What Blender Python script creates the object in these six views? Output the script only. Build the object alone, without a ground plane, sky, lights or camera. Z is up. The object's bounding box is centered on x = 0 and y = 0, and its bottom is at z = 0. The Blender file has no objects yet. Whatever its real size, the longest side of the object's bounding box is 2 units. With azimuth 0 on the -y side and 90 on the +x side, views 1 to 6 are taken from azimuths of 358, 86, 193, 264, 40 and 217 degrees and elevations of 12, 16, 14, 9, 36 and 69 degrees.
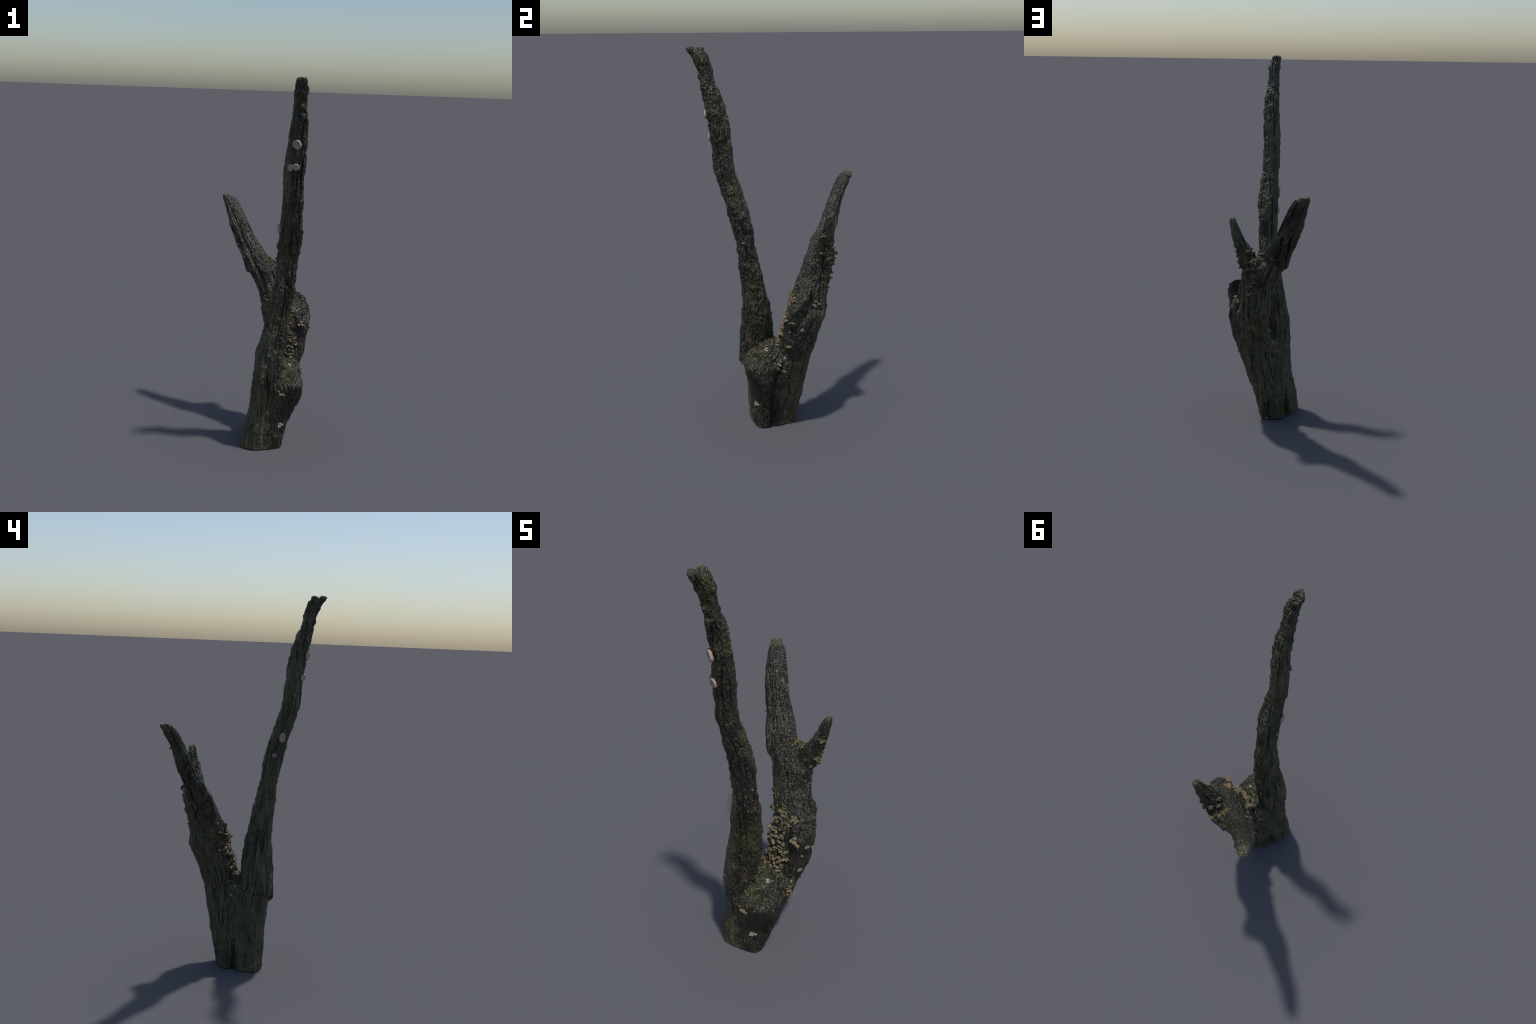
import bpy, bmesh, math, random
import numpy as np
from mathutils import Vector, Matrix
from mathutils.bvhtree import BVHTree

random.seed(7)
RNG = np.random.default_rng(7)

# ------------------------------------------------------------------ noise
_PERM = np.random.default_rng(11).permutation(256).astype(np.int64)
_PERM = np.concatenate([_PERM, _PERM, _PERM])
_G = np.random.default_rng(12).normal(size=(256, 3))
_G /= np.linalg.norm(_G, axis=1)[:, None]


def noise(p):
    """gradient noise, p (n,3) -> about -0.7..0.7"""
    i = np.floor(p).astype(np.int64)
    f = p - i
    u = f * f * f * (f * (f * 6 - 15) + 10)
    out = 0
    for dx in (0, 1):
        for dy in (0, 1):
            for dz in (0, 1):
                h = _PERM[_PERM[_PERM[(i[:, 0] + dx) & 255] + ((i[:, 1] + dy) & 255)] + ((i[:, 2] + dz) & 255)]
                d = f - np.array([dx, dy, dz])
                g = np.einsum('ij,ij->i', _G[h], d)
                w = np.where(dx, u[:, 0], 1 - u[:, 0]) * np.where(dy, u[:, 1], 1 - u[:, 1]) * np.where(dz, u[:, 2], 1 - u[:, 2])
                out = out + w * g
    return out


def fbm(p, octaves=3, gain=.5):
    s, a = 0, 1.
    for k in range(octaves):
        s = s + a * noise(p * 2 ** k + 17.3 * k)
        a *= gain
    return s


def smooth(a, b, x):
    t = np.clip((x - a) / (b - a), 0, 1)
    return t * t * (3 - 2 * t)


# ------------------------------------------------------------------ profiles
# (z, centre x, centre y, half width x, half width y, skew)
TALL = [(.345, .040, -.130, .040, .062, 0), (.364, .036, -.124, .050, .076, 0), (.41, .012, -.112, .072, .088, -.10),
        (.47, .016, -.108, .075, .091, -.12), (.55, .022, -.107, .075, .089, -.10), (.60, .031, -.106, .074, .084, 0),
        (.70, .047, -.111, .069, .071, 0), (.80, .060, -.126, .062, .060, .10), (.90, .076, -.141, .063, .057, .05),
        (1.0, .086, -.158, .056, .048, -.1), (1.1, .091, -.177, .057, .053, -.15), (1.2, .100, -.200, .062, .053, -.2),
        (1.3, .098, -.229, .055, .053, -.25), (1.4, .096, -.259, .051, .052, -.34), (1.5, .098, -.272, .052, .052, -.40),
        (1.6, .103, -.281, .052, .052, -.40), (1.7, .108, -.297, .049, .049, -.40), (1.8, .111, -.323, .043, .044, -.36),
        (1.85, .108, -.337, .036, .038, -.32), (1.9, .108, -.348, .032, .038, -.28), (1.95, .111, -.369, .032, .043, -.2),
        (1.98, .107, -.388, .027, .043, -.2), (1.998, .105, -.393, .024, .041, -.2)]
LIMB = [(.36, .09, .065, .085, .095, -.1), (.43, .098, .082, .10, .102, -.15), (.5, .108, .103, .112, .103, -.21),
        (.6, .114, .13, .120, .108, -.32),
        (.66, .105, .150, .122, .112, -.38), (.7, .09, .158, .114, .107, -.36), (.8, .057, .184, .096, .089, -.2),
        (.9, .024, .216, .110, .080, -.15), (.94, .010, .227, .120, .073, -.12), (.978, 0, .238, .10, .050, -.05)]
TWIN = [(.92, -.03, .222, .084, .058, 0), (1.0, -.068, .246, .080, .056, 0), (1.05, -.098, .276, .074, .049, 0),
        (1.1, -.128, .297, .067, .046, 0), (1.15, -.151, .314, .062, .041, 0), (1.2, -.171, .335, .058, .039, 0),
        (1.25, -.192, .358, .050, .038, 0), (1.3, -.216, .383, .040, .036, 0), (1.322, -.231, .399, .033, .030, 0),
        (1.334, -.238, .406, .024, .024, 0)]
PRONG = [(.92, .080, .228, .054, .060, 0), (1.0, .110, .238, .042, .049, 0), (1.05, .132, .244, .034, .041, 0),
         (1.1, .149, .250, .028, .032, 0), (1.15, .164, .255, .021, .024, 0), (1.17, .169, .256, .016, .019, 0),
         (1.182, .172, .257, .010, .012, 0)]
# stub of a lost branch: foot ellipse, slanted break ellipse (centre x, y, half x, half y) and the plane of the break
STUB = [(.135, .06, .075, .062), (.188, .103, .063, .064)]
STUB_FOOT = .47


def stub_plane(x, y):
    return .797 + 1.05 * (y - .143) - .35 * (x - .2)


# trunk: seventeen outline points per height, counter-clockwise from the south-east corner
TRUNK = [
    (0.0, [(.102, -.102), (.105, -.05), (.090, -.033), (.083, .01), (.072, .04), (.056, .085), (.036, .102), (.004, .093),
           (-.03, .083), (-.072, .06), (-.066, .012), (-.098, -.005), (-.116, -.045), (-.126, -.09), (-.11, -.118),
           (-.053, -.147), (.03, -.132)]),
    (.1, [(.095, -.112), (.128, -.055), (.106, -.030), (.105, .015), (.093, .06), (.072, .103), (.044, .119), (.008, .108),
          (-.026, .092), (-.056, .062), (-.078, .014), (-.091, -.005), (-.105, -.045), (-.113, -.09), (-.098, -.124),
          (-.037, -.155), (.030, -.137)]),
    (.2, [(.113, -.114), (.165, -.06), (.135, -.03), (.13, .02), (.118, .078), (.09, .12), (.055, .139), (.018, .125),
          (-.018, .098), (-.045, .064), (-.069, .018), (-.079, -.008), (-.083, -.045), (-.086, -.09), (-.073, -.125), (-.02, -.157),
          (.040, -.142)]),
    (.3, [(.163, -.138), (.207, -.075), (.182, -.01), (.167, .043), (.150, .095), (.118, .133), (.08, .155), (.035, .142),
          (.0, .107), (-.027, .066), (-.046, .022), (-.063, -.008), (-.074, -.045), (-.074, -.09), (-.058, -.135),
          (-.005, -.170), (.08, -.155)]),
    (.335, [(.182, -.152), (.208, -.075), (.192, -.008), (.18, .047), (.157, .098), (.124, .14), (.085, .162), (.042, .147),
            (.007, .11), (-.020, .066), (-.036, .024), (-.060, -.008), (-.071, -.048), (-.070, -.095), (-.054, -.138),
            (.0, -.171), (.09, -.172)]),
    (.37, [(.190, -.160), (.208, -.075), (.199, -.005), (.190, .050), (.164, .10), (.130, .147), (.090, .168), (.048, .152),
           (.014, .112), (-.010, .066), (-.028, .025), (-.057, -.006), (-.066, -.05), (-.065, -.1), (-.05, -.14),
           (.005, -.172), (.095, -.185)]),
    (.42, [(.158, -.128), (.180, -.065), (.197, .0), (.199, .06), (.174, .112), (.140, .155), (.1, .176), (.056, .155),
           (.034, .115), (.016, .068), (.004, .028), (-.038, -.010), (-.055, -.05), (-.055, -.1), (-.042, -.135), (.01, -.17), (.09, -.165)]),
    (.465, [(.125, -.10), (.150, -.05), (.178, .005), (.186, .065), (.165, .115), (.138, .155), (.1, .17), (.065, .14),
            (.05, .1), (.04, .06), (.032, .02), (.005, -.02), (-.03, -.05), (-.035, -.09), (-.03, -.12), (.02, -.14), (.075, -.12)]),
    (.495, [(.085, -.06), (.105, -.035), (.13, .005), (.14, .06), (.13, .1), (.115, .13), (.1, .13), (.075, .11),
            (.055, .085), (.045, .05), (.038, .02), (.028, -.008), (.01, -.04), (.0, -.07), (.01, -.09), (.03, -.1), (.065, -.09)]),
]


def interp_rows(zs, rows, z):
    rows = np.array(rows, float)
    return np.array([np.interp(z, zs, rows[:, k]) for k in range(rows.shape[1])]).T


def catmull(zs, rows, z):
    """smooth interpolation of profile rows at heights z"""
    zs = np.array(zs); rows = np.array(rows, float)
    m = np.gradient(rows, zs, axis=0)
    k = np.clip(np.searchsorted(zs, z) - 1, 0, len(zs) - 2)
    h = (zs[k + 1] - zs[k])[:, None]
    t = ((z - zs[k]) / (zs[k + 1] - zs[k]))[:, None]
    return ((2 * t ** 3 - 3 * t ** 2 + 1) * rows[k] + (t ** 3 - 2 * t ** 2 + t) * h * m[k]
            + (-2 * t ** 3 + 3 * t ** 2) * rows[k + 1] + (t ** 3 - t ** 2) * h * m[k + 1])


def rings_to_mesh(bm, rings):
    vs = [[bm.verts.new(p) for p in r] for r in rings]
    n = len(vs[0])
    for a, b in zip(vs[:-1], vs[1:]):
        for i in range(n):
            bm.faces.new((a[i], a[(i + 1) % n], b[(i + 1) % n], b[i]))
    bm.faces.new(vs[0][::-1])
    bm.faces.new(vs[-1])


def ellipse_loft(rows, n=40, dz=.012):
    zs = [r[0] for r in rows]
    z = np.arange(zs[0], zs[-1], dz)
    z = np.append(z, zs[-1])
    R = catmull(zs, [r[1:] for r in rows], z)
    th = np.linspace(0, 2 * np.pi, n, endpoint=False)
    rings = []
    for zz, (cx, cy, hx, hy, rho) in zip(z, R):
        x = cx + hx * np.cos(th)
        y = cy + hy * (rho * np.cos(th) + math.sqrt(1 - rho * rho) * np.sin(th))
        rings.append([(a, b, zz) for a, b in zip(x, y)])
    return rings


def stub_loft(n=40, steps=24):
    th = np.linspace(0, 2 * np.pi, n, endpoint=False)
    rings = []
    for t in np.linspace(0, 1, steps):
        cx, cy, hx, hy = (np.array(STUB[0]) * (1 - t) + np.array(STUB[1]) * t)
        x = cx + hx * np.cos(th)
        y = cy + hy * (-.2 * np.cos(th) + .98 * np.sin(th))
        z = STUB_FOOT * (1 - t) + stub_plane(x, y) * t
        rings.append(list(zip(x, y, z)))
    return rings


def trunk_loft(n=90, dz=.012):
    zs = [t[0] for t in TRUNK]
    z = np.append(np.arange(zs[0], zs[-1], dz), zs[-1])
    R = catmull(zs, [np.array(t[1]).ravel() for t in TRUNK], z)
    rings = []
    for zz, r in zip(z, R):
        P = r.reshape(-1, 2)
        m = len(P)
        t = np.linspace(0, m, n, endpoint=False)
        i = np.floor(t).astype(int); f = (t - i)[:, None]
        p0, p1, p2, p3 = P[(i - 1) % m], P[i % m], P[(i + 1) % m], P[(i + 2) % m]
        Q = .5 * (2 * p1 + (p2 - p0) * f + (2 * p0 - 5 * p1 + 4 * p2 - p3) * f ** 2 + (3 * p1 - p0 - 3 * p2 + p3) * f ** 3)
        rings.append([(a, b, zz) for a, b in Q])
    return rings


def new_object(name, mesh, parent=None):
    ob = bpy.data.objects.new(name, mesh)
    bpy.context.scene.collection.objects.link(ob)
    if parent:
        ob.parent = parent
    return ob


# ------------------------------------------------------------------ body: union of the lofts, one surface
def build_body():
    obs = []
    for rings in (trunk_loft(), *[ellipse_loft(r) for r in (TALL, LIMB, TWIN, PRONG)], stub_loft()):
        bm = bmesh.new()
        rings_to_mesh(bm, rings)
        bmesh.ops.triangulate(bm, faces=[f for f in bm.faces if len(f.verts) > 4])
        bmesh.ops.recalc_face_normals(bm, faces=bm.faces)
        me = bpy.data.meshes.new('piece')
        bm.to_mesh(me); bm.free()
        obs.append(new_object('piece', me))
    base = obs[0]
    for o in obs[1:]:
        m = base.modifiers.new('u', 'BOOLEAN')
        m.operation = 'UNION'; m.solver = 'EXACT'; m.object = o
    r = base.modifiers.new('r', 'REMESH')
    r.mode = 'VOXEL'; r.voxel_size = .0042
    s = base.modifiers.new('s', 'SMOOTH')
    s.factor = .5; s.iterations = 5
    d = base.modifiers.new('d', 'SUBSURF')
    d.levels = 1; d.render_levels = 1
    dg = bpy.context.evaluated_depsgraph_get()
    me = bpy.data.meshes.new_from_object(base.evaluated_get(dg))
    for o in obs:
        bpy.data.objects.remove(o)
    return me


def verts_of(me):
    a = np.empty(len(me.vertices) * 3)
    me.vertices.foreach_get('co', a)
    return a.reshape(-1, 3)


def normals_of(me):
    a = np.empty(len(me.vertices) * 3)
    me.vertices.foreach_get('normal', a)
    return a.reshape(-1, 3)


# centre lines that carry the grain (each carried down to the ground)
def centre(rows, foot):
    zs = [0.0] + [r[0] for r in rows]
    xy = [foot] + [(r[1], r[2]) for r in rows]
    hw = [(.1, .1)] + [(r[3], r[4]) for r in rows]
    return zs, xy, hw


AXES = [centre(TALL[3:], (-.02, -.06)), centre(LIMB[1:], (.01, .0)), centre(TWIN, (-.0, .05)), centre(PRONG, (.02, .04)),
        ([0, .5, .8], [(.06, -.02), (.14, .065), (.21, .1)], [(.1, .1), (.08, .07), (.05, .055)])]
TOPS = [(.5, 3.), (.42, .97), (.98, 3.), (.98, 3.), (.60, .9)]


def branch_fields(P):
    """for every axis: local coordinate (n,3) and a weight by closeness"""
    loc, wt = [], []
    for (zs, xy, hw), (lo, hi) in zip(AXES, TOPS):
        c = interp_rows(zs, xy, P[:, 2]); h = interp_rows(zs, hw, P[:, 2])
        d = P[:, :2] - c
        r = np.sqrt(((d / h) ** 2).sum(1))
        pen = np.where(P[:, 2] < lo, (lo - P[:, 2]) * 2.5, 0) + np.where(P[:, 2] > hi, (P[:, 2] - hi) * 12, 0)
        if lo < .52:
            pen = np.where(P[:, 2] < lo, 0, pen)
        loc.append(np.column_stack([d, P[:, 2]])); wt.append(r + pen)
    W = np.array(wt)
    W = np.exp(-12 * (W - W.min(0)))
    W /= W.sum(0)
    return loc, W


def polyline_distance(P, pts):
    best = np.full(len(P), 9.); along = np.zeros(len(P))
    pts = np.array(pts, float)
    for k, (a, b) in enumerate(zip(pts[:-1], pts[1:])):
        ab = b - a
        t = np.clip((P - a) @ ab / (ab @ ab), 0, 1)
        d = np.linalg.norm(P - (a + t[:, None] * ab), axis=1)
        m = d < best
        best[m] = d[m]; along[m] = (k + t[m]) / (len(pts) - 1)
    return best, along


# deep single fissures that follow the grain: (points on the surface, half width, depth)
FISSURES = [
    # foot of the trunk
    ([(.092, -.036, 0), (.110, -.036, .10), (.150, -.036, .22), (.189, -.012, .33), (.2, .026, .41)], .006, .015),
    ([(.087, -.021, .01), (.101, -.014, .105)], .004, .007),
    ([(-.064, .010, 0), (-.066, .011, .08), (-.068, .012, .16)], .008, .016),
    ([(.005, .091, 0), (.006, .102, .063), (.009, .107, .12)], .005, .012),
    ([(.030, .100, .0), (.0, .100, .1), (-.015, .102, .135)], .004, .006),
    ([(-.036, .009, .34), (-.044, .010, .27)], .004, .007),
    ([(-.02, .074, .30), (-.034, .075, .20)], .005, .010),
    ([(.008, .058, .44), (.005, .062, .39), (-.007, .068, .35)], .006, .012),
    ([(.013, .14, .48), (.019, .131, .41), (.008, .116, .31)], .004, .007),
    ([(.101, .194, .473), (.088, .161, .352), (.081, .145, .27)], .004, .007),
    ([(.183, .174, .546), (.162, .134, .41), (.121, .119, .295)], .005, .009),
    # limb and its forks
    ([(.09, .262, .80), (.085, .247, .70), (.075, .222, .58), (.07, .19, .48)], .005, .010),
    ([(.15, .225, .78), (.157, .215, .68), (.152, .195, .58)], .005, .011),
    ([(.04, .26, .78), (.035, .245, .68), (.04, .21, .58)], .0045, .008),
    ([(.116, .237, .89), (.111, .238, .787), (.116, .241, .70), (.113, .234, .616)], .005, .012),
    ([(.156, .236, 1.02), (.121, .228, .893), (.135, .217, .783)], .0045, .010),
    ([(-.112, .336, 1.105), (-.096, .31, 1.04), (-.059, .288, .957), (-.015, .274, .87)], .005, .010),
    ([(-.153, .332, 1.107), (-.112, .259, .947), (-.072, .226, .874), (-.04, .233, .825)], .005, .011),
    ([(-.082, .285, .969), (-.07, .257, .893), (-.035, .227, .811), (-.025, .191, .747)], .004, .008),
    # tall branch
    ([(-.005, -.1, .747), (-.023, -.091, .667), (-.04, -.08, .58), (-.051, -.074, .506), (-.056, -.071, .423)], .004, .009),
    ([(.007, -.198, .45), (.006, -.198, .384), (.02, -.172, .31), (.01, -.165, .24)], .005, .012),
    ([(-.016, -.166, .342), (-.021, -.162, .29)], .004, .007),
    ([(-.04, -.155, .553), (-.041, -.16, .51)], .004, .007),
    ([(.043, -.183, .657), (.043, -.187, .581)], .004, .006),
    ([(.079, -.198, .925), (.079, -.187, .847), (.072, -.176, .764), (.046, -.183, .622), (.034, -.193, .546)], .004, .008),
    ([(.113, -.187, .934), (.092, -.161, .724)], .004, .007),
    ([(.139, -.162, 1.02), (.14, -.153, .944), (.133, -.143, .87)], .004, .008),
    ([(.094, -.247, 1.177), (.097, -.221, 1.08)], .004, .007),
    ([(.128, -.359, 1.795), (.119, -.34, 1.697), (.116, -.334, 1.635)], .0045, .009),
    ([(.083, -.335, 1.757), (.08, -.318, 1.67)], .004, .006),
    ([(.141, -.326, 1.651), (.126, -.318, 1.535), (.127, -.307, 1.427)], .0045, .009),
    ([(.067, -.162, 1.219), (.057, -.139, 1.115), (.057, -.117, .998)], .004, .009),
    ([(.10, -.375, 1.93), (.092, -.36, 1.83)], .004, .006),
]


def carve(me):
    P = verts_of(me); N = normals_of(me)
    base = BVHTree.FromPolygons([tuple(v) for v in P], [tuple(p.vertices) for p in me.polygons])
    loc, W = branch_fields(P)
    D = np.zeros(len(P))
    # swellings and dents of the whole stem
    D += -.0015 + .006 * noise(P * 9) + .006 * noise(P * 22 + 5)
    grain = 0; crack = 0; block = 0
    for k, (q, w) in enumerate(zip(loc, W)):
        s = q + 3.1 * k
        wob = .012 * noise(np.column_stack([q[:, 0] * 6, q[:, 1] * 6, q[:, 2] * 7]) + 9)[:, None]
        a = np.column_stack([s[:, 0] + wob[:, 0], s[:, 1] - wob[:, 0], s[:, 2]])
        g = (.0030 * noise(a * [60, 60, 5]) + .0026 * noise(a * [120, 120, 10]) + .0016 * noise(a * [230, 230, 24]))
        n1 = noise(a * [34, 34, 2.6] + 40)
        gate = smooth(-.15, .25, noise(a * [14, 14, 6] + 70))
        c = np.exp(-(n1 / .06) ** 2) * gate
        n2 = noise(a * [80, 80, 6] + 20)
        c2 = np.exp(-(n2 / .10) ** 2) * smooth(-.15, .25, noise(a * [20, 20, 9] + 30))
        b = np.tanh(4 * noise(a * [60, 60, 38] + 11)) + .6 * np.tanh(4 * noise(a * [120, 120, 90] + 51))
        g = g + .0016 * np.tanh(9 * noise(a * [46, 46, 13] + 90)) + .0009 * np.tanh(8 * noise(a * [95, 95, 30] + 95))
        grain = grain + w * g
        crack = crack + w * (.0098 * c + .0058 * c2)
        block = block + w * b
    # where bark is left in small plates: tall branch (all but its bare side), round the crotch, and patches
    tall_bark = smooth(-.02, .03, loc[0][:, 0] * .8 + loc[0][:, 1] * .5 + .02 * noise(P * 12)) * smooth(.35, .6, W[0])
    rough = np.maximum(smooth(-.05, .25, noise(P * 8 + 33)), .9 * tall_bark)
    D += grain * (1 - .2 * rough) - crack + .0017 * rough * block
    D += .0014 * noise(P * 150) + .0012 * noise(P * 280)
    for pts, wd, dp in FISSURES:
        wd *= 1.15; dp *= 1.4
        fine = [Vector(a).lerp(Vector(b), t) for a, b in zip(pts[:-1], pts[1:]) for t in (0, .2, .4, .6, .8)] + [Vector(pts[-1])]
        fine = np.array([base.find_nearest(v)[0][:] for v in fine])       # laid on the wood
        near = np.nonzero((np.abs(P - (fine.max(0) + fine.min(0)) / 2) < (fine.max(0) - fine.min(0)) / 2 + .03).all(1))[0]
        dist, al = polyline_distance(P[near] + .003 * noise(P[near] * 45)[:, None], fine)
        D[near] -= dp * np.exp(-(dist / wd) ** 2) * np.clip((1.1 - al) * 3, 0, 1) * (.85 + .5 * noise(P[near] * 60))
    # hollow at the back of the limb below its fork, and ragged wood about the stub
    D -= .038 * np.exp(-(((P - [.035, .17, .51]) / [.05, .045, .11]) ** 2).sum(1))
    D += .012 * noise(P * 38 + 2) * np.exp(-(((P - [.2, .1, .72]) / [.07, .08, .09]) ** 2).sum(1))
    D += .014 * noise(P * 30 + 6) * np.exp(-(((P - [.17, -.13, .38]) / [.06, .06, .07]) ** 2).sum(1))
    # dark recess in the low knob, with a raised rim, and crusty bumps and nicks along the tall branch
    D -= .034 * np.exp(-(((P - [.140, -.125, .425]) / [.030, .030, .026]) ** 2).sum(1))
    D -= .016 * np.exp(-(((P - [.105, -.155, .375]) / [.022, .022, .020]) ** 2).sum(1))
    nick = W[0] * smooth(.5, .7, P[:, 2]) * (.55 + .3 * smooth(1.5, 1.9, P[:, 2]))
    D += nick * (.0042 * smooth(.12, .26, noise(P * [44, 44, 36] + 50)) - .0042 * smooth(.16, .3, noise(P * [36, 36, 28] + 77)))
    # broken face of the stub: pitted
    face = np.exp(-((P[:, 2] - stub_plane(P[:, 0], P[:, 1])) / .02) ** 2) * smooth(.07, .045, np.hypot(P[:, 0] - .188, P[:, 1] - .103))
    D += face * (.006 * noise(P * 60) + .004 * noise(P * 120))
    foot = smooth(0, .012, P[:, 2])
    Q = P + N * (D * (.25 + .75 * foot))[:, None]
    # torn top of the tall branch: two horns and splinters
    top = smooth(1.955, 1.99, P[:, 2])
    Q[:, 2] -= top * (.009 * np.exp(-((P[:, 1] + .388) / .010) ** 2) + .010 * np.abs(noise(P * [90, 90, 0] + 4)))
    Q[:, 2] = np.clip(Q[:, 2], 0, 2.0)
    me.vertices.foreach_set('co', Q.ravel())
    me.update()
    return Q


# ------------------------------------------------------------------ materials
class Nodes:
    def __init__(self, name):
        self.mat = bpy.data.materials.new(name)
        self.mat.use_nodes = True
        self.t = self.mat.node_tree
        self.t.nodes.clear()
        self.out = self.t.nodes.new('ShaderNodeOutputMaterial')
        self.bsdf = self.t.nodes.new('ShaderNodeBsdfPrincipled')
        self.t.links.new(self.bsdf.outputs[0], self.out.inputs[0])
        self.coord = self.t.nodes.new('ShaderNodeTexCoord').outputs['Object']

    def link(self, a, b):
        self.t.links.new(a, b)

    def put(self, sock, v):
        if hasattr(v, 'is_linked'):
            self.link(v, sock)
        else:
            sock.default_value = v

    def mapping(self, scale=(1, 1, 1), loc=(0, 0, 0)):
        m = self.t.nodes.new('ShaderNodeMapping')
        self.link(self.coord, m.inputs[0])
        m.inputs['Scale'].default_value = scale
        m.inputs['Location'].default_value = loc
        return m.outputs[0]

    def noise(self, scale, stretch=(1, 1, 1), detail=3, rough=.55, loc=(0, 0, 0)):
        n = self.t.nodes.new('ShaderNodeTexNoise')
        self.link(self.mapping(stretch, loc), n.inputs['Vector'])
        n.inputs['Scale'].default_value = scale
        n.inputs['Detail'].default_value = detail
        n.inputs['Roughness'].default_value = rough
        return n.outputs['Fac']

    def ramp(self, fac, stops):
        r = self.t.nodes.new('ShaderNodeValToRGB')
        self.link(fac, r.inputs[0])
        e = r.color_ramp.elements
        while len(e) < len(stops):
            e.new(.5)
        for el, (p, c) in zip(e, stops):
            el.position = p
            el.color = (c, c, c, 1) if not hasattr(c, '__len__') else (*c, 1)
        return r.outputs[0]

    def mix(self, fac, a, b, mode='MIX'):
        m = self.t.nodes.new('ShaderNodeMix')
        m.data_type = 'RGBA'; m.blend_type = mode
        self.put(m.inputs[0], fac)
        self.put(m.inputs[6], a if hasattr(a, 'is_linked') else (*a, 1))
        self.put(m.inputs[7], b if hasattr(b, 'is_linked') else (*b, 1))
        return m.outputs[2]

    def math(self, op, a, b=0.0, clamp=False):
        m = self.t.nodes.new('ShaderNodeMath')
        m.operation = op; m.use_clamp = clamp
        self.put(m.inputs[0], a); self.put(m.inputs[1], b)
        return m.outputs[0]

    def near(self, centre, radius, squash=(1, 1, 1)):
        """1 inside a soft ball around a point of the object, 0 outside"""
        d = self.t.nodes.new('ShaderNodeVectorMath'); d.operation = 'SUBTRACT'
        self.link(self.coord, d.inputs[0]); d.inputs[1].default_value = centre
        m = self.t.nodes.new('ShaderNodeVectorMath'); m.operation = 'MULTIPLY'
        self.link(d.outputs[0], m.inputs[0]); m.inputs[1].default_value = squash
        l = self.t.nodes.new('ShaderNodeVectorMath'); l.operation = 'LENGTH'
        self.link(m.outputs[0], l.inputs[0])
        return self.math('SUBTRACT', 1.0, self.math('DIVIDE', l.outputs['Value'], radius), clamp=True)

    def bump(self, height, strength, dist):
        b = self.t.nodes.new('ShaderNodeBump')
        b.inputs['Strength'].default_value = strength
        b.inputs['Distance'].default_value = dist
        self.link(height, b.inputs['Height'])
        self.link(b.outputs[0], self.bsdf.inputs['Normal'])


def lin(r, g, b):
    return tuple(((c / 255 + .055) / 1.055) ** 2.4 if c > 10 else c / 255 / 12.92 for c in (r, g, b))


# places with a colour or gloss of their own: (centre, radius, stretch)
RUST = [((-.05, .18, .87), .05, (1, 1, .45)), ((.02, .13, .42), .03, (1, 1, .35)), ((.08, -.16, .52), .025, (1, 1, .4)),
        ((.19, .09, .765), .035, (1, 1, 1)), ((.135, -.15, .95), .02, (1, 1, .3)), ((.16, -.07, .19), .02, (1, 1, 1)),
        ((.09, -.41, 1.95), .03, (1, 1, .6)), ((.09, .17, .86), .04, (1, 1, .6))]
MOSS = [((.09, -.08, .43), .09, (1, .8, 1)), ((.12, -.10, .37), .06, (1, 1, 1)), ((-.07, .02, .06), .08, (1, 1, .8)),
        ((.01, .10, .04), .07, (1, 1, .7)), ((.13, -.37, 1.92), .07, (1, 1, .6)), ((.14, -.30, 1.74), .07, (1, 1, .6)),
        ((.14, -.22, 1.3), .07, (1, 1, .6)), ((.11, -.13, .78), .09, (1, 1, .5)), ((.06, .05, .50), .06, (1, 1, 1)),
        ((.17, .27, 1.0), .07, (1, 1, .6)), ((.09, .26, .7), .05, (1, 1, .5))]
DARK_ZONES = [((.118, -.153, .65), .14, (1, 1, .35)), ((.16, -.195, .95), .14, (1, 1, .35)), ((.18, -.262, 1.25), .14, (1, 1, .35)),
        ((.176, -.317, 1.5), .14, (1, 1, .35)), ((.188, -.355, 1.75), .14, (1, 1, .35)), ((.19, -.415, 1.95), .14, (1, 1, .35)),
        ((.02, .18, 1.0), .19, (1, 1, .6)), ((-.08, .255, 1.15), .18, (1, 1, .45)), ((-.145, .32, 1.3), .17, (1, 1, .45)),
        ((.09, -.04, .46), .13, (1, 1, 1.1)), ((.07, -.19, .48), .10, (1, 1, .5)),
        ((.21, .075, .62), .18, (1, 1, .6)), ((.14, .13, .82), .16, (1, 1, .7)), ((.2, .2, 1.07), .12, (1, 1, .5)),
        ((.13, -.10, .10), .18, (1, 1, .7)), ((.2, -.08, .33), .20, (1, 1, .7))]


GLOSS = [((-.12, .29, 1.17), .28, (1, 1, .8)), ((.10, .13, .80), .22, (1, 1, .8)), ((.13, -.06, .42), .15, (1, 1, 1)),
         ((.1, -.39, 2.0), .10, (1, 1, 1)), ((.13, -.34, 1.83), .08, (1, 1, 1))]


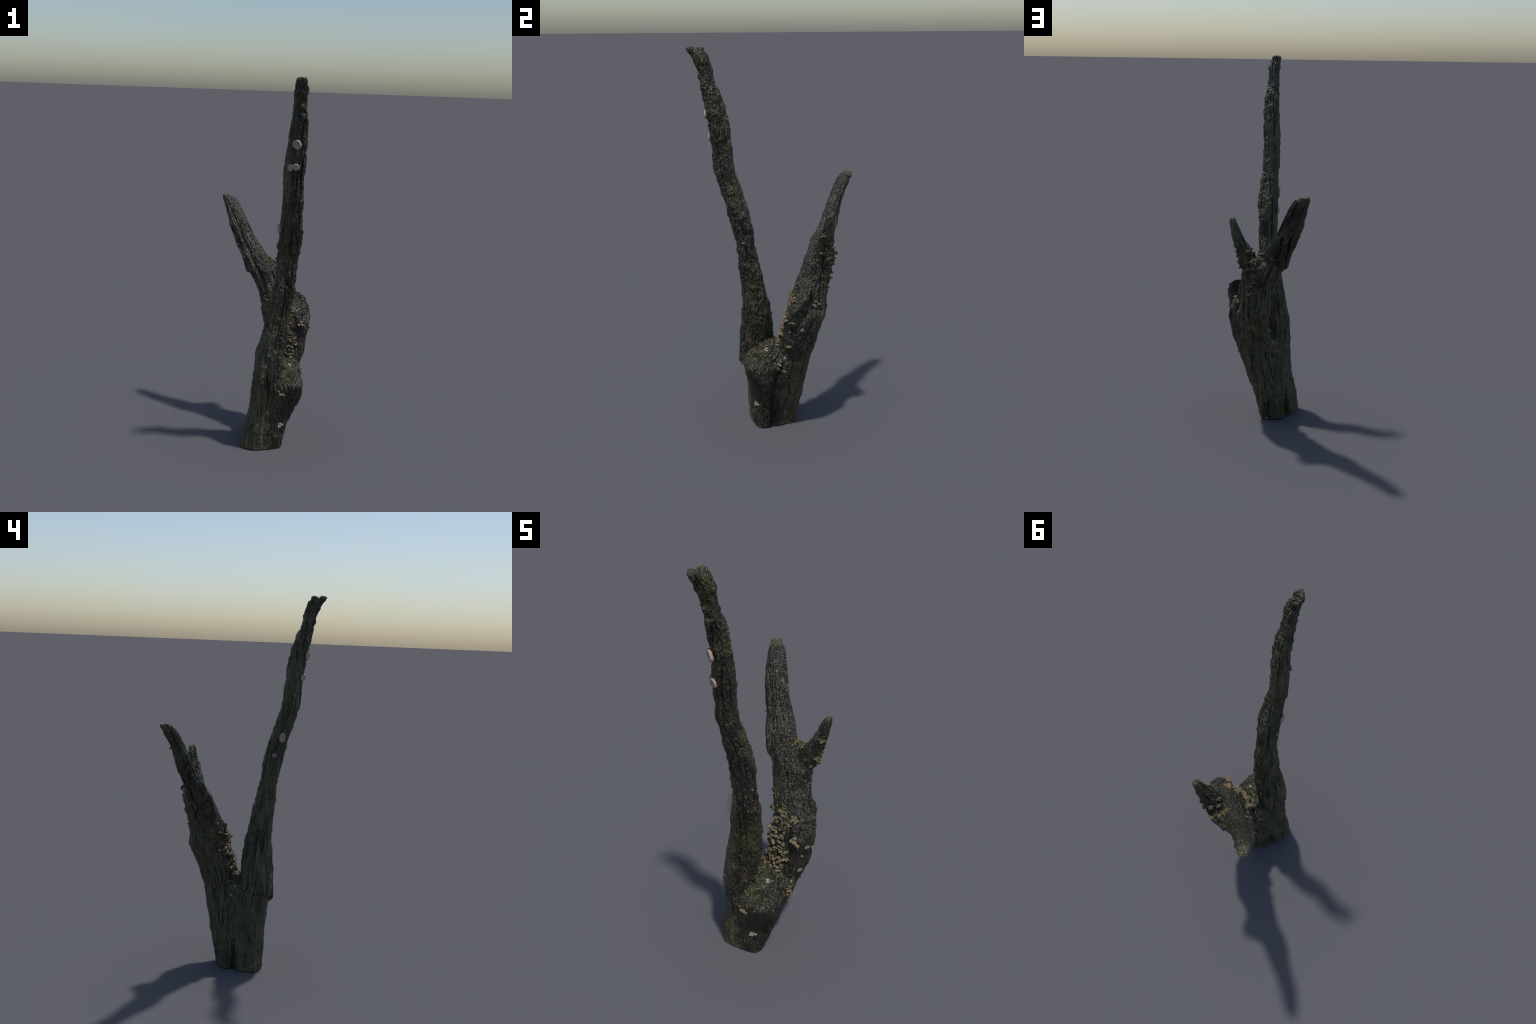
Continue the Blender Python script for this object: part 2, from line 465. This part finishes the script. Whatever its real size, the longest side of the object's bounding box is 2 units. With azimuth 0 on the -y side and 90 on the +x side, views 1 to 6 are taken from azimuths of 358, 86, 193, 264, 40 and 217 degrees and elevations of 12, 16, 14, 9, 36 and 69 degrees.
def wood_material():
    m = Nodes('weathered_wet_wood')

    def zone(places, gain):
        tot = 0.0
        for c, r, q in places:
            tot = m.math('MAXIMUM', m.near(c, r, q), tot)
        return m.math('MULTIPLY', tot, gain, clamp=True)

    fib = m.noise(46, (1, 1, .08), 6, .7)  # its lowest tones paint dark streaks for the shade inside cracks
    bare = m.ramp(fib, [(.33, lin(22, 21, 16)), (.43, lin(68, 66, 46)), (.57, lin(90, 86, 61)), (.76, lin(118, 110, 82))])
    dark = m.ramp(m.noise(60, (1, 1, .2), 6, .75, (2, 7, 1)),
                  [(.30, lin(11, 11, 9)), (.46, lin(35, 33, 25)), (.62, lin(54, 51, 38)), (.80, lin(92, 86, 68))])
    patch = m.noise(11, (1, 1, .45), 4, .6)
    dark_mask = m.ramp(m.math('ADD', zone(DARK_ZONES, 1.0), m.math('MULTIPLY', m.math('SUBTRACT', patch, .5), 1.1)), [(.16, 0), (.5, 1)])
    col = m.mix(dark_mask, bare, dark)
    tint = m.ramp(m.noise(6, (1, 1, .6), 3, .5, (4, 4, 9)), [(.4, 0), (.65, 1)])
    col = m.mix(m.math('MULTIPLY', tint, .3), col, lin(52, 56, 44))
    grain = m.noise(34, (1, 1, .6), 6, .75, (3, 1, 2))
    moss = m.ramp(m.math('ADD', zone(MOSS, .35), grain), [(.58, 0), (.74, 1)])
    col = m.mix(m.math('MULTIPLY', moss, .7), col, m.ramp(m.noise(90, (1, 1, 1), 3), [(.3, lin(38, 40, 18)), (.7, lin(78, 76, 42))]))
    rust = m.ramp(m.math('ADD', zone(RUST, .34), m.noise(30, (1, 1, .2), 4, .6, (8, 4, 1))), [(.66, 0), (.82, 1)])
    col = m.mix(m.math('MULTIPLY', rust, .7), col, lin(104, 70, 50))
    fleck = m.ramp(m.noise(170, (1, 1, .7), 2, .5, (5, 5, 5)), [(.69, 0), (.75, 1)])
    col = m.mix(m.math('MULTIPLY', fleck, .5), col, lin(122, 118, 98))
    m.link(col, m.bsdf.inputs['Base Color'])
    wet = m.math('ADD', zone(GLOSS, 1.0), m.math('MULTIPLY', m.math('SUBTRACT', patch, .5), .8))
    m.link(m.ramp(wet, [(.0, .48), (.4, .22)]), m.bsdf.inputs['Roughness'])
    h = m.math('ADD', m.noise(120, (1, 1, .5), 1, .5), m.math('MULTIPLY', m.noise(240, (1, 1, .8), 1, .5), .45))
    m.bump(h, 1.0, .009)
    return m.mat


def fungus_material(name, dark, pale, rough=.8):
    m = Nodes(name)
    n = m.noise(60, (1, 1, 1), 4, .6)
    col = m.ramp(n, [(.3, dark), (.65, pale)])
    info = m.t.nodes.new('ShaderNodeObjectInfo')
    hsv = m.t.nodes.new('ShaderNodeHueSaturation')
    m.link(col, hsv.inputs['Color'])
    m.link(m.math('ADD', .75, m.math('MULTIPLY', info.outputs['Random'], .5)), hsv.inputs['Value'])
    m.link(hsv.outputs[0], m.bsdf.inputs['Base Color'])
    m.bsdf.inputs['Roughness'].default_value = rough
    m.bump(m.noise(300, (1, 1, 1), 3), .5, .002)
    return m.mat


# ------------------------------------------------------------------ assemble
tree = bpy.data.objects.new('dead_tree', None)
bpy.context.scene.collection.objects.link(tree)
tree['label'] = 'dark weathered forked dead tree stem with bracket fungi'
tree['category'] = 'dead tree'

body = build_body()
co = carve(body)
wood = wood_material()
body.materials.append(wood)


def split_body(body, co):
    """cut the one surface into named parts along smooth borders; normals stay those of the whole"""
    nrm = normals_of(body)
    nf = len(body.polygons)
    lv = np.empty(len(body.loops), int); body.loops.foreach_get('vertex_index', lv)
    ls = np.empty(nf, int); body.polygons.foreach_get('loop_start', ls)
    lt = np.empty(nf, int); body.polygons.foreach_get('loop_total', lt)
    fc = np.add.reduceat(co[lv], ls, axis=0) / lt[:, None]
    _, W = branch_fields(fc)
    lab = W.argmax(0) + 1
    lab[fc[:, 2] < .47] = 0
    lab[(lab == 1) & (fc[:, 1] > .03)] = 2
    names = ['trunk', 'branch', 'limb', 'branch', 'branch', 'branch_stub']
    for k, name in enumerate(names):
        sel = np.nonzero(lab == k)[0]
        if not len(sel):
            continue
        idx = np.concatenate([lv[ls[f]:ls[f] + lt[f]] for f in sel])
        used, inv = np.unique(idx, return_inverse=True)
        faces, p = [], 0
        for f in sel:
            faces.append(inv[p:p + lt[f]].tolist()); p += lt[f]
        me = bpy.data.meshes.new(name)
        me.from_pydata(co[used].tolist(), [], faces)
        me.polygons.foreach_set('use_smooth', [True] * len(faces))
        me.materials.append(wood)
        me.update()
        me.normals_split_custom_set_from_vertices(nrm[used].tolist())
        new_object(name, me, tree)
    return fc


split_body(body, co)


# ------------------------------------------------------------------ growths
poly = [tuple(p.vertices) for p in body.polygons]
SKIN = BVHTree.FromPolygons([tuple(v) for v in co], poly)


def bracket_mesh(seed):
    """a small ruffled shelf: fans of lobes growing along +y from a stalked back at the origin, unit width"""
    r = random.Random(seed)
    bm = bmesh.new()
    for level in range(r.choice((1, 2, 2, 3))):
        ph = [r.uniform(0, 6.28) for _ in range(4)]
        yaw = r.uniform(-.5, .5); sc = r.uniform(.65, 1) * (1 if level == 0 else .75)
        off = Vector((r.uniform(-.22, .22), r.uniform(-.12, .12), (level - .5) * .34 * r.uniform(.7, 1.2)))
        seg, ringn = 22, 5
        top, bot = [], []
        for j in range(ringn + 1):
            f = j / ringn
            tr, br = [], []
            for i in range(seg):
                th = 2 * math.pi * i / seg
                reach = .5 * (1 + .16 * math.sin(3 * th + ph[0]) + .13 * math.sin(5 * th + ph[1]) + .06 * math.sin(9 * th + ph[2]))
                x = math.cos(th) * reach * f
                y = (math.sin(th) * .85 + .45) * reach * f
                wave = .10 * f * f * math.sin(4 * th + ph[3]) + .06 * f * math.sin(7 * th + ph[1])
                t = .17 * math.sqrt(max(0, 1 - f ** 3)) + .02
                up = .12 * f * (math.sin(th) * .6 + .4)
                for lst, sg in ((tr, 1), (br, -1)):
                    p = Vector((x, y, up + wave + sg * t * (1 if sg > 0 else .75))) * sc
                    p = Matrix.Rotation(yaw, 3, 'Z') @ p + off
                    lst.append(p)
            top.append(tr); bot.append(br)
        vt = [[bm.verts.new(p) for p in (ring if j else ring[:1])] for j, ring in enumerate(top)]
        vb = [[bm.verts.new(p) for p in (ring if j else ring[:1])] for j, ring in enumerate(bot)]
        for V, flip in ((vt, False), (vb, True)):
            for i in range(seg):
                n = (i + 1) % seg
                fs = [(V[0][0], V[1][i], V[1][n])] + [(V[j][i], V[j + 1][i], V[j + 1][n], V[j][n]) for j in range(1, ringn)]
                for f in fs:
                    bm.faces.new(f[::-1] if flip else f)
        for i in range(seg):
            n = (i + 1) % seg
            bm.faces.new((vb[-1][i], vb[-1][n], vt[-1][n], vt[-1][i]))
    me = bpy.data.meshes.new('bracket_fungus')
    bm.to_mesh(me); bm.free()
    v = verts_of(me)
    v += .16 * np.column_stack([noise(v * 3 + seed), noise(v * 3 + seed + 9), noise(v * 3 + seed + 20)])
    v += .07 * np.column_stack([noise(v * 8 + seed), noise(v * 8 + seed + 9), noise(v * 8 + seed + 20)])
    me.vertices.foreach_set('co', v.ravel())
    me.polygons.foreach_set('use_smooth', [True] * len(me.polygons))
    me.update()
    return me


# x, y, z, width of each shelf, grouped by where they sit
CROTCH_FACE = [(.139, .079, .732, .032), (.147, .066, .714, .014), (.136, .055, .699, .020), (.132, .046, .675, .017),
               (.103, .052, .674, .010), (.088, .050, .630, .023), (.104, .039, .623, .023), (.100, .037, .601, .015),
               (.137, .030, .622, .020), (.099, .027, .574, .023), (.131, .022, .583, .020), (.152, .019, .578, .023),
               (.162, .024, .596, .013), (.170, .018, .560, .025), (.085, .018, .511, .018), (.112, .010, .519, .023),
               (.144, .007, .534, .023), (.126, .003, .508, .020), (.149, .005, .514, .018), (.138, -.001, .495, .020),
               (.097, .001, .495, .015), (.093, .020, .531, .015), (.120, .015, .550, .022), (.112, .030, .592, .020),
               (.118, .042, .648, .018), (.155, .076, .742, .022), (.125, .062, .716, .016)]
STUB_RIM = [(.188, .041, .678, .020), (.207, .033, .660, .027), (.220, .042, .680, .015), (.242, .054, .651, .022),
            (.230, .109, .611, .013), (.227, .051, .592, .008), (.216, .044, .519, .018), (.196, .039, .453, .015),
            (.179, .103, .401, .014), (.199, .002, .407, .017), (.198, -.014, .388, .014), (.174, .182, .720, .031),
            (.228, .118, .598, .020), (.195, .001, .375, .018), (.193, .018, .373, .018), (.180, .086, .399, .016),
            (.087, -.154, .355, .031)]
CROTCH_EDGE = [(.004, .120, .779, .015), (-.007, .127, .805, .010), (.021, .104, .727, .023), (.012, .119, .659, .015),
               (.019, .100, .622, .023), (.037, .084, .622, .012), (.060, .027, .498, .020), (.064, -.004, .489, .016),
               (.078, -.026, .491, .014), (.079, .004, .493, .016), (-.005, .134, .792, .014), (.020, .113, .703, .024),
               (.046, .086, .668, .021), (.050, .074, .639, .029), (.050, .070, .607, .029), (.012, .102, .571, .017),
               (.031, .073, .555, .021), (.054, .047, .552, .026), (.061, .035, .522, .028), (.035, .011, .487, .022),
               (.028, .035, .460, .017), (.013, .035, .429, .015), (-.004, .038, .391, .012), (.087, .080, .759, .022),
               (-.020, .028, .353, .012), (.072, .058, .690, .024), (.070, .050, .655, .024), (.075, .040, .600, .026),
               (.072, .034, .560, .026), (.080, .028, .535, .022), (.098, .069, .728, .024), (.065, .075, .715, .02)]
FORK_BACK = [(.073, .219, 1.019, .023), (.076, .270, 1.008, .030), (.058, .245, 1.000, .030), (.051, .285, .962, .030),
             (.048, .282, .934, .030), (.079, .281, .925, .023), (.042, .276, .893, .026), (.069, .266, .881, .027),
             (.093, .253, .862, .023), (.046, .273, .861, .027), (.070, .261, .838, .027), (.064, .260, .811, .027),
             (.071, .256, .778, .027), (.113, .234, .821, .017), (.132, .259, .950, .023), (.120, .264, .928, .017),
             (.122, .236, .626, .012), (.037, .259, .981, .023), (-.049, .290, .991, .020), (.035, .235, 1.0, .026),
             (.018, .25, 1.0, .024), (.026, .282, .982, .022), (.085, .29, .96, .024), (.10, .275, .90, .022)]
SCATTERED = [(.162, .224, 1.075, .022), (.151, .267, 1.035, .020), (.117, .279, .977, .021), (.155, .206, .721, .022),
             (.048, .260, .765, .014), (.107, .244, .634, .012), (.130, .205, .94, .020), (.140, .22, .985, .024),
             (.036, -.034, .663, .010), (.026, -.029, .630, .012), (.050, -.026, .565, .012), (.045, -.022, .537, .014),
             (-.164, .261, 1.068, .014), (-.082, .213, 1.020, .022), (-.098, .195, .998, .010), (.120, .227, .856, .012),
             (-.004, .136, .769, .014), (-.009, .151, .701, .020), (-.03, .17, .80, .016), (-.19, .39, 1.20, .012),
             (.145, .285, 1.0, .022), (.15, .275, .98, .018), (.135, .28, .95, .020), (.12, .285, .92, .018)]

tan = fungus_material('tan_fungus', lin(82, 72, 54), lin(130, 115, 90))
olive = fungus_material('olive_fungus', lin(66, 61, 38), lin(106, 97, 64))
SHELVES = []
for i in range(10):
    me = bracket_mesh(100 + i)
    me.materials.append(tan if i < 6 else olive)
    SHELVES.append(me)


def seat(p):
    loc, nor, _, _ = SKIN.find_nearest(Vector(p))
    return loc, nor


def place_shelves(rows, olive_share, grow=1.55):
    for x, y, z, w in rows:
        loc, nor = seat((x, y, z))
        me = random.choice(SHELVES[6:] if random.random() < olive_share else SHELVES[:6])
        ob = new_object('bracket_fungus', me, tree)
        h = Vector((nor.x, nor.y, 0))
        yaw = math.atan2(-h.x, h.y) + random.uniform(-.5, .5)
        tilt = max(-.5, min(.8, math.asin(max(-1, min(1, nor.z))))) * .5
        s = w * grow * random.uniform(.8, 1.25)
        ob.matrix_world = (Matrix.Translation(loc - nor * s * .10) @ Matrix.Rotation(yaw, 4, 'Z')
                           @ Matrix.Rotation(tilt + random.uniform(-.3, .3), 4, 'X') @ Matrix.Rotation(random.uniform(-.35, .35), 4, 'Y')
                           @ Matrix.Diagonal((s, s * random.uniform(.8, 1.05), s * random.uniform(.85, 1.2), 1)))


place_shelves(CROTCH_FACE, .05)
place_shelves(STUB_RIM, .15)
place_shelves(CROTCH_EDGE, .4)
place_shelves(FORK_BACK, .6, 1.25)
place_shelves(SCATTERED, .55, 1.25)


def disc_mesh(seed, lobes=1):
    """cushion-like pale disc, axis +z, unit width"""
    bm = bmesh.new()
    seg, ringn = 28, 8
    r = random.Random(seed)
    ph = [r.uniform(0, 6.28) for _ in range(3)]
    rows = []
    for j in range(ringn + 1):
        f = j / ringn
        ring = []
        for i in range(seg):
            th = 2 * math.pi * i / seg
            R = .5 * (1 + .05 * math.sin(2 * th + ph[0]) + .03 * math.sin(5 * th + ph[1]))
            if lobes == 2:
                R *= 1 - .26 * math.cos(2 * th)
            rad = R * min(1, math.sin(min(f * 1.15, 1) * math.pi / 2) ** .8) if f > 0 else 0
            h = .24 * math.sqrt(max(0, 1 - (f ** 2.6))) - (.05 if f == 1 else 0) - .07 * math.exp(-((f - .0) / .35) ** 2)
            ring.append((rad * math.cos(th), rad * math.sin(th), h))
        rows.append([bm.verts.new(p) for p in (ring if j else ring[:1])])
    for i in range(seg):
        n = (i + 1) % seg
        bm.faces.new((rows[0][0], rows[1][i], rows[1][n]))
        for j in range(1, ringn):
            bm.faces.new((rows[j][i], rows[j + 1][i], rows[j + 1][n], rows[j][n]))
    bm.faces.new([rows[-1][i] for i in range(seg)][::-1])
    me = bpy.data.meshes.new('disc_fungus')
    bm.to_mesh(me); bm.free()
    v = verts_of(me)
    v[:, 2] += .05 * noise(v * 7 + seed) + .03 * noise(v * 15 + seed)
    me.vertices.foreach_set('co', v.ravel())
    me.polygons.foreach_set('use_smooth', [True] * len(me.polygons))
    me.update()
    return me


pale = fungus_material('pale_fungus', lin(128, 110, 98), lin(172, 150, 136), .6)
for k, (x, y, z, w, lobes) in enumerate([(.102, -.341, 1.682, .046, 1), (.101, -.332, 1.570, .034, 1), (.069, -.315, 1.565, .034, 1),
                                         (.038, -.212, 1.247, .041, 2), (.037, -.178, 1.151, .026, 1)]):
    loc, nor = seat((x, y, z))
    nor = sum((h[1] for h in SKIN.find_nearest_range(loc, .03)), Vector()).normalized()   # lie on the general slope
    me = disc_mesh(300 + k, lobes)
    me.materials.append(pale)
    ob = new_object('disc_fungus', me, tree)
    q = nor.to_track_quat('Z', 'Y').to_matrix().to_4x4()
    ob.matrix_world = Matrix.Translation(loc + nor * .0015) @ q @ Matrix.Diagonal((w, w, w, 1))


# ------------------------------------------------------------------ fine stuff: moss tufts and pale crust
def crumbs(name, spots, material, squash=.6):
    """spots: (point, normal, size); many small irregular lumps in one mesh"""
    bm = bmesh.new()
    bmesh.ops.create_icosphere(bm, subdivisions=2, radius=.5)
    base = np.array([v.co[:] for v in bm.verts]); tri = np.array([[v.index for v in f.verts] for f in bm.faces])
    bm.free()
    V, F = [], []
    for i, (p, n, s) in enumerate(spots):
        q = np.array(Vector(n).to_track_quat('Z', 'Y').to_matrix())
        sc = np.array([RNG.uniform(.7, 1.3), RNG.uniform(.7, 1.3), squash * RNG.uniform(.7, 1.3)])
        v = base * (1 + .5 * noise(base * 3 + i * 1.7))[:, None] * sc * s
        F.append(tri + len(V) * len(base)); V.append(v @ q.T + np.array(p))
    me = bpy.data.meshes.new(name)
    me.from_pydata(np.vstack(V).tolist(), [], np.vstack(F).tolist())
    me.polygons.foreach_set('use_smooth', [True] * len(me.polygons))
    me.materials.append(material)
    ob = new_object(name, me, tree)
    ob['kind'] = 'stuff'


nrm = normals_of(body)
moss_pull = np.zeros(len(co))
for c, r, q in MOSS:
    d = np.linalg.norm((co - np.array(c)) * np.array(q), axis=1)
    moss_pull = np.maximum(moss_pull, np.clip(1 - d / (1.1 * r), 0, 1))
prob = np.clip(moss_pull * 1.2, 0, 1) * smooth(.0, .35, noise(co * 45 + 3)) + .02 * smooth(.25, .4, noise(co * 20 + 8)) * (co[:, 2] > .3)
prob *= co[:, 2] > .012
pick = RNG.choice(len(co), size=1300, replace=False, p=prob / prob.sum())
moss_mat = fungus_material('moss', lin(40, 40, 18), lin(76, 72, 38), .9)
crumbs('moss', [(co[i] - nrm[i] * .0005, nrm[i], RNG.uniform(.002, .0065)) for i in pick], moss_mat)

crust = fungus_material('pale_crust', lin(140, 122, 106), lin(196, 178, 160), .55)
spots = []
for c, spread, n, s in [((.091, -.114, .136), .009, 12, .014), ((.133, -.057, .46), .008, 6, .013), ((.100, -.25, 1.36), .006, 2, .009),
                        ((.104, -.24, 1.32), .005, 2, .009), ((.196, .03, .43), .006, 3, .009), ((.06, -.13, .1), .03, 5, .006),
                        ((.02, -.16, .15), .03, 5, .006), ((.17, .05, .36), .03, 5, .007), ((.11, -.31, 1.54), .01, 3, .006),
                        ((.10, -.18, .98), .03, 5, .006), ((.15, -.11, .36), .04, 6, .006)]:
    for _ in range(n):
        loc, nor = seat(np.array(c) + RNG.normal(0, spread, 3))
        spots.append((tuple(loc), tuple(nor), s * RNG.uniform(.5, 1.2)))
crumbs('lichen', spots, crust, .45)
bpy.data.meshes.remove(body)
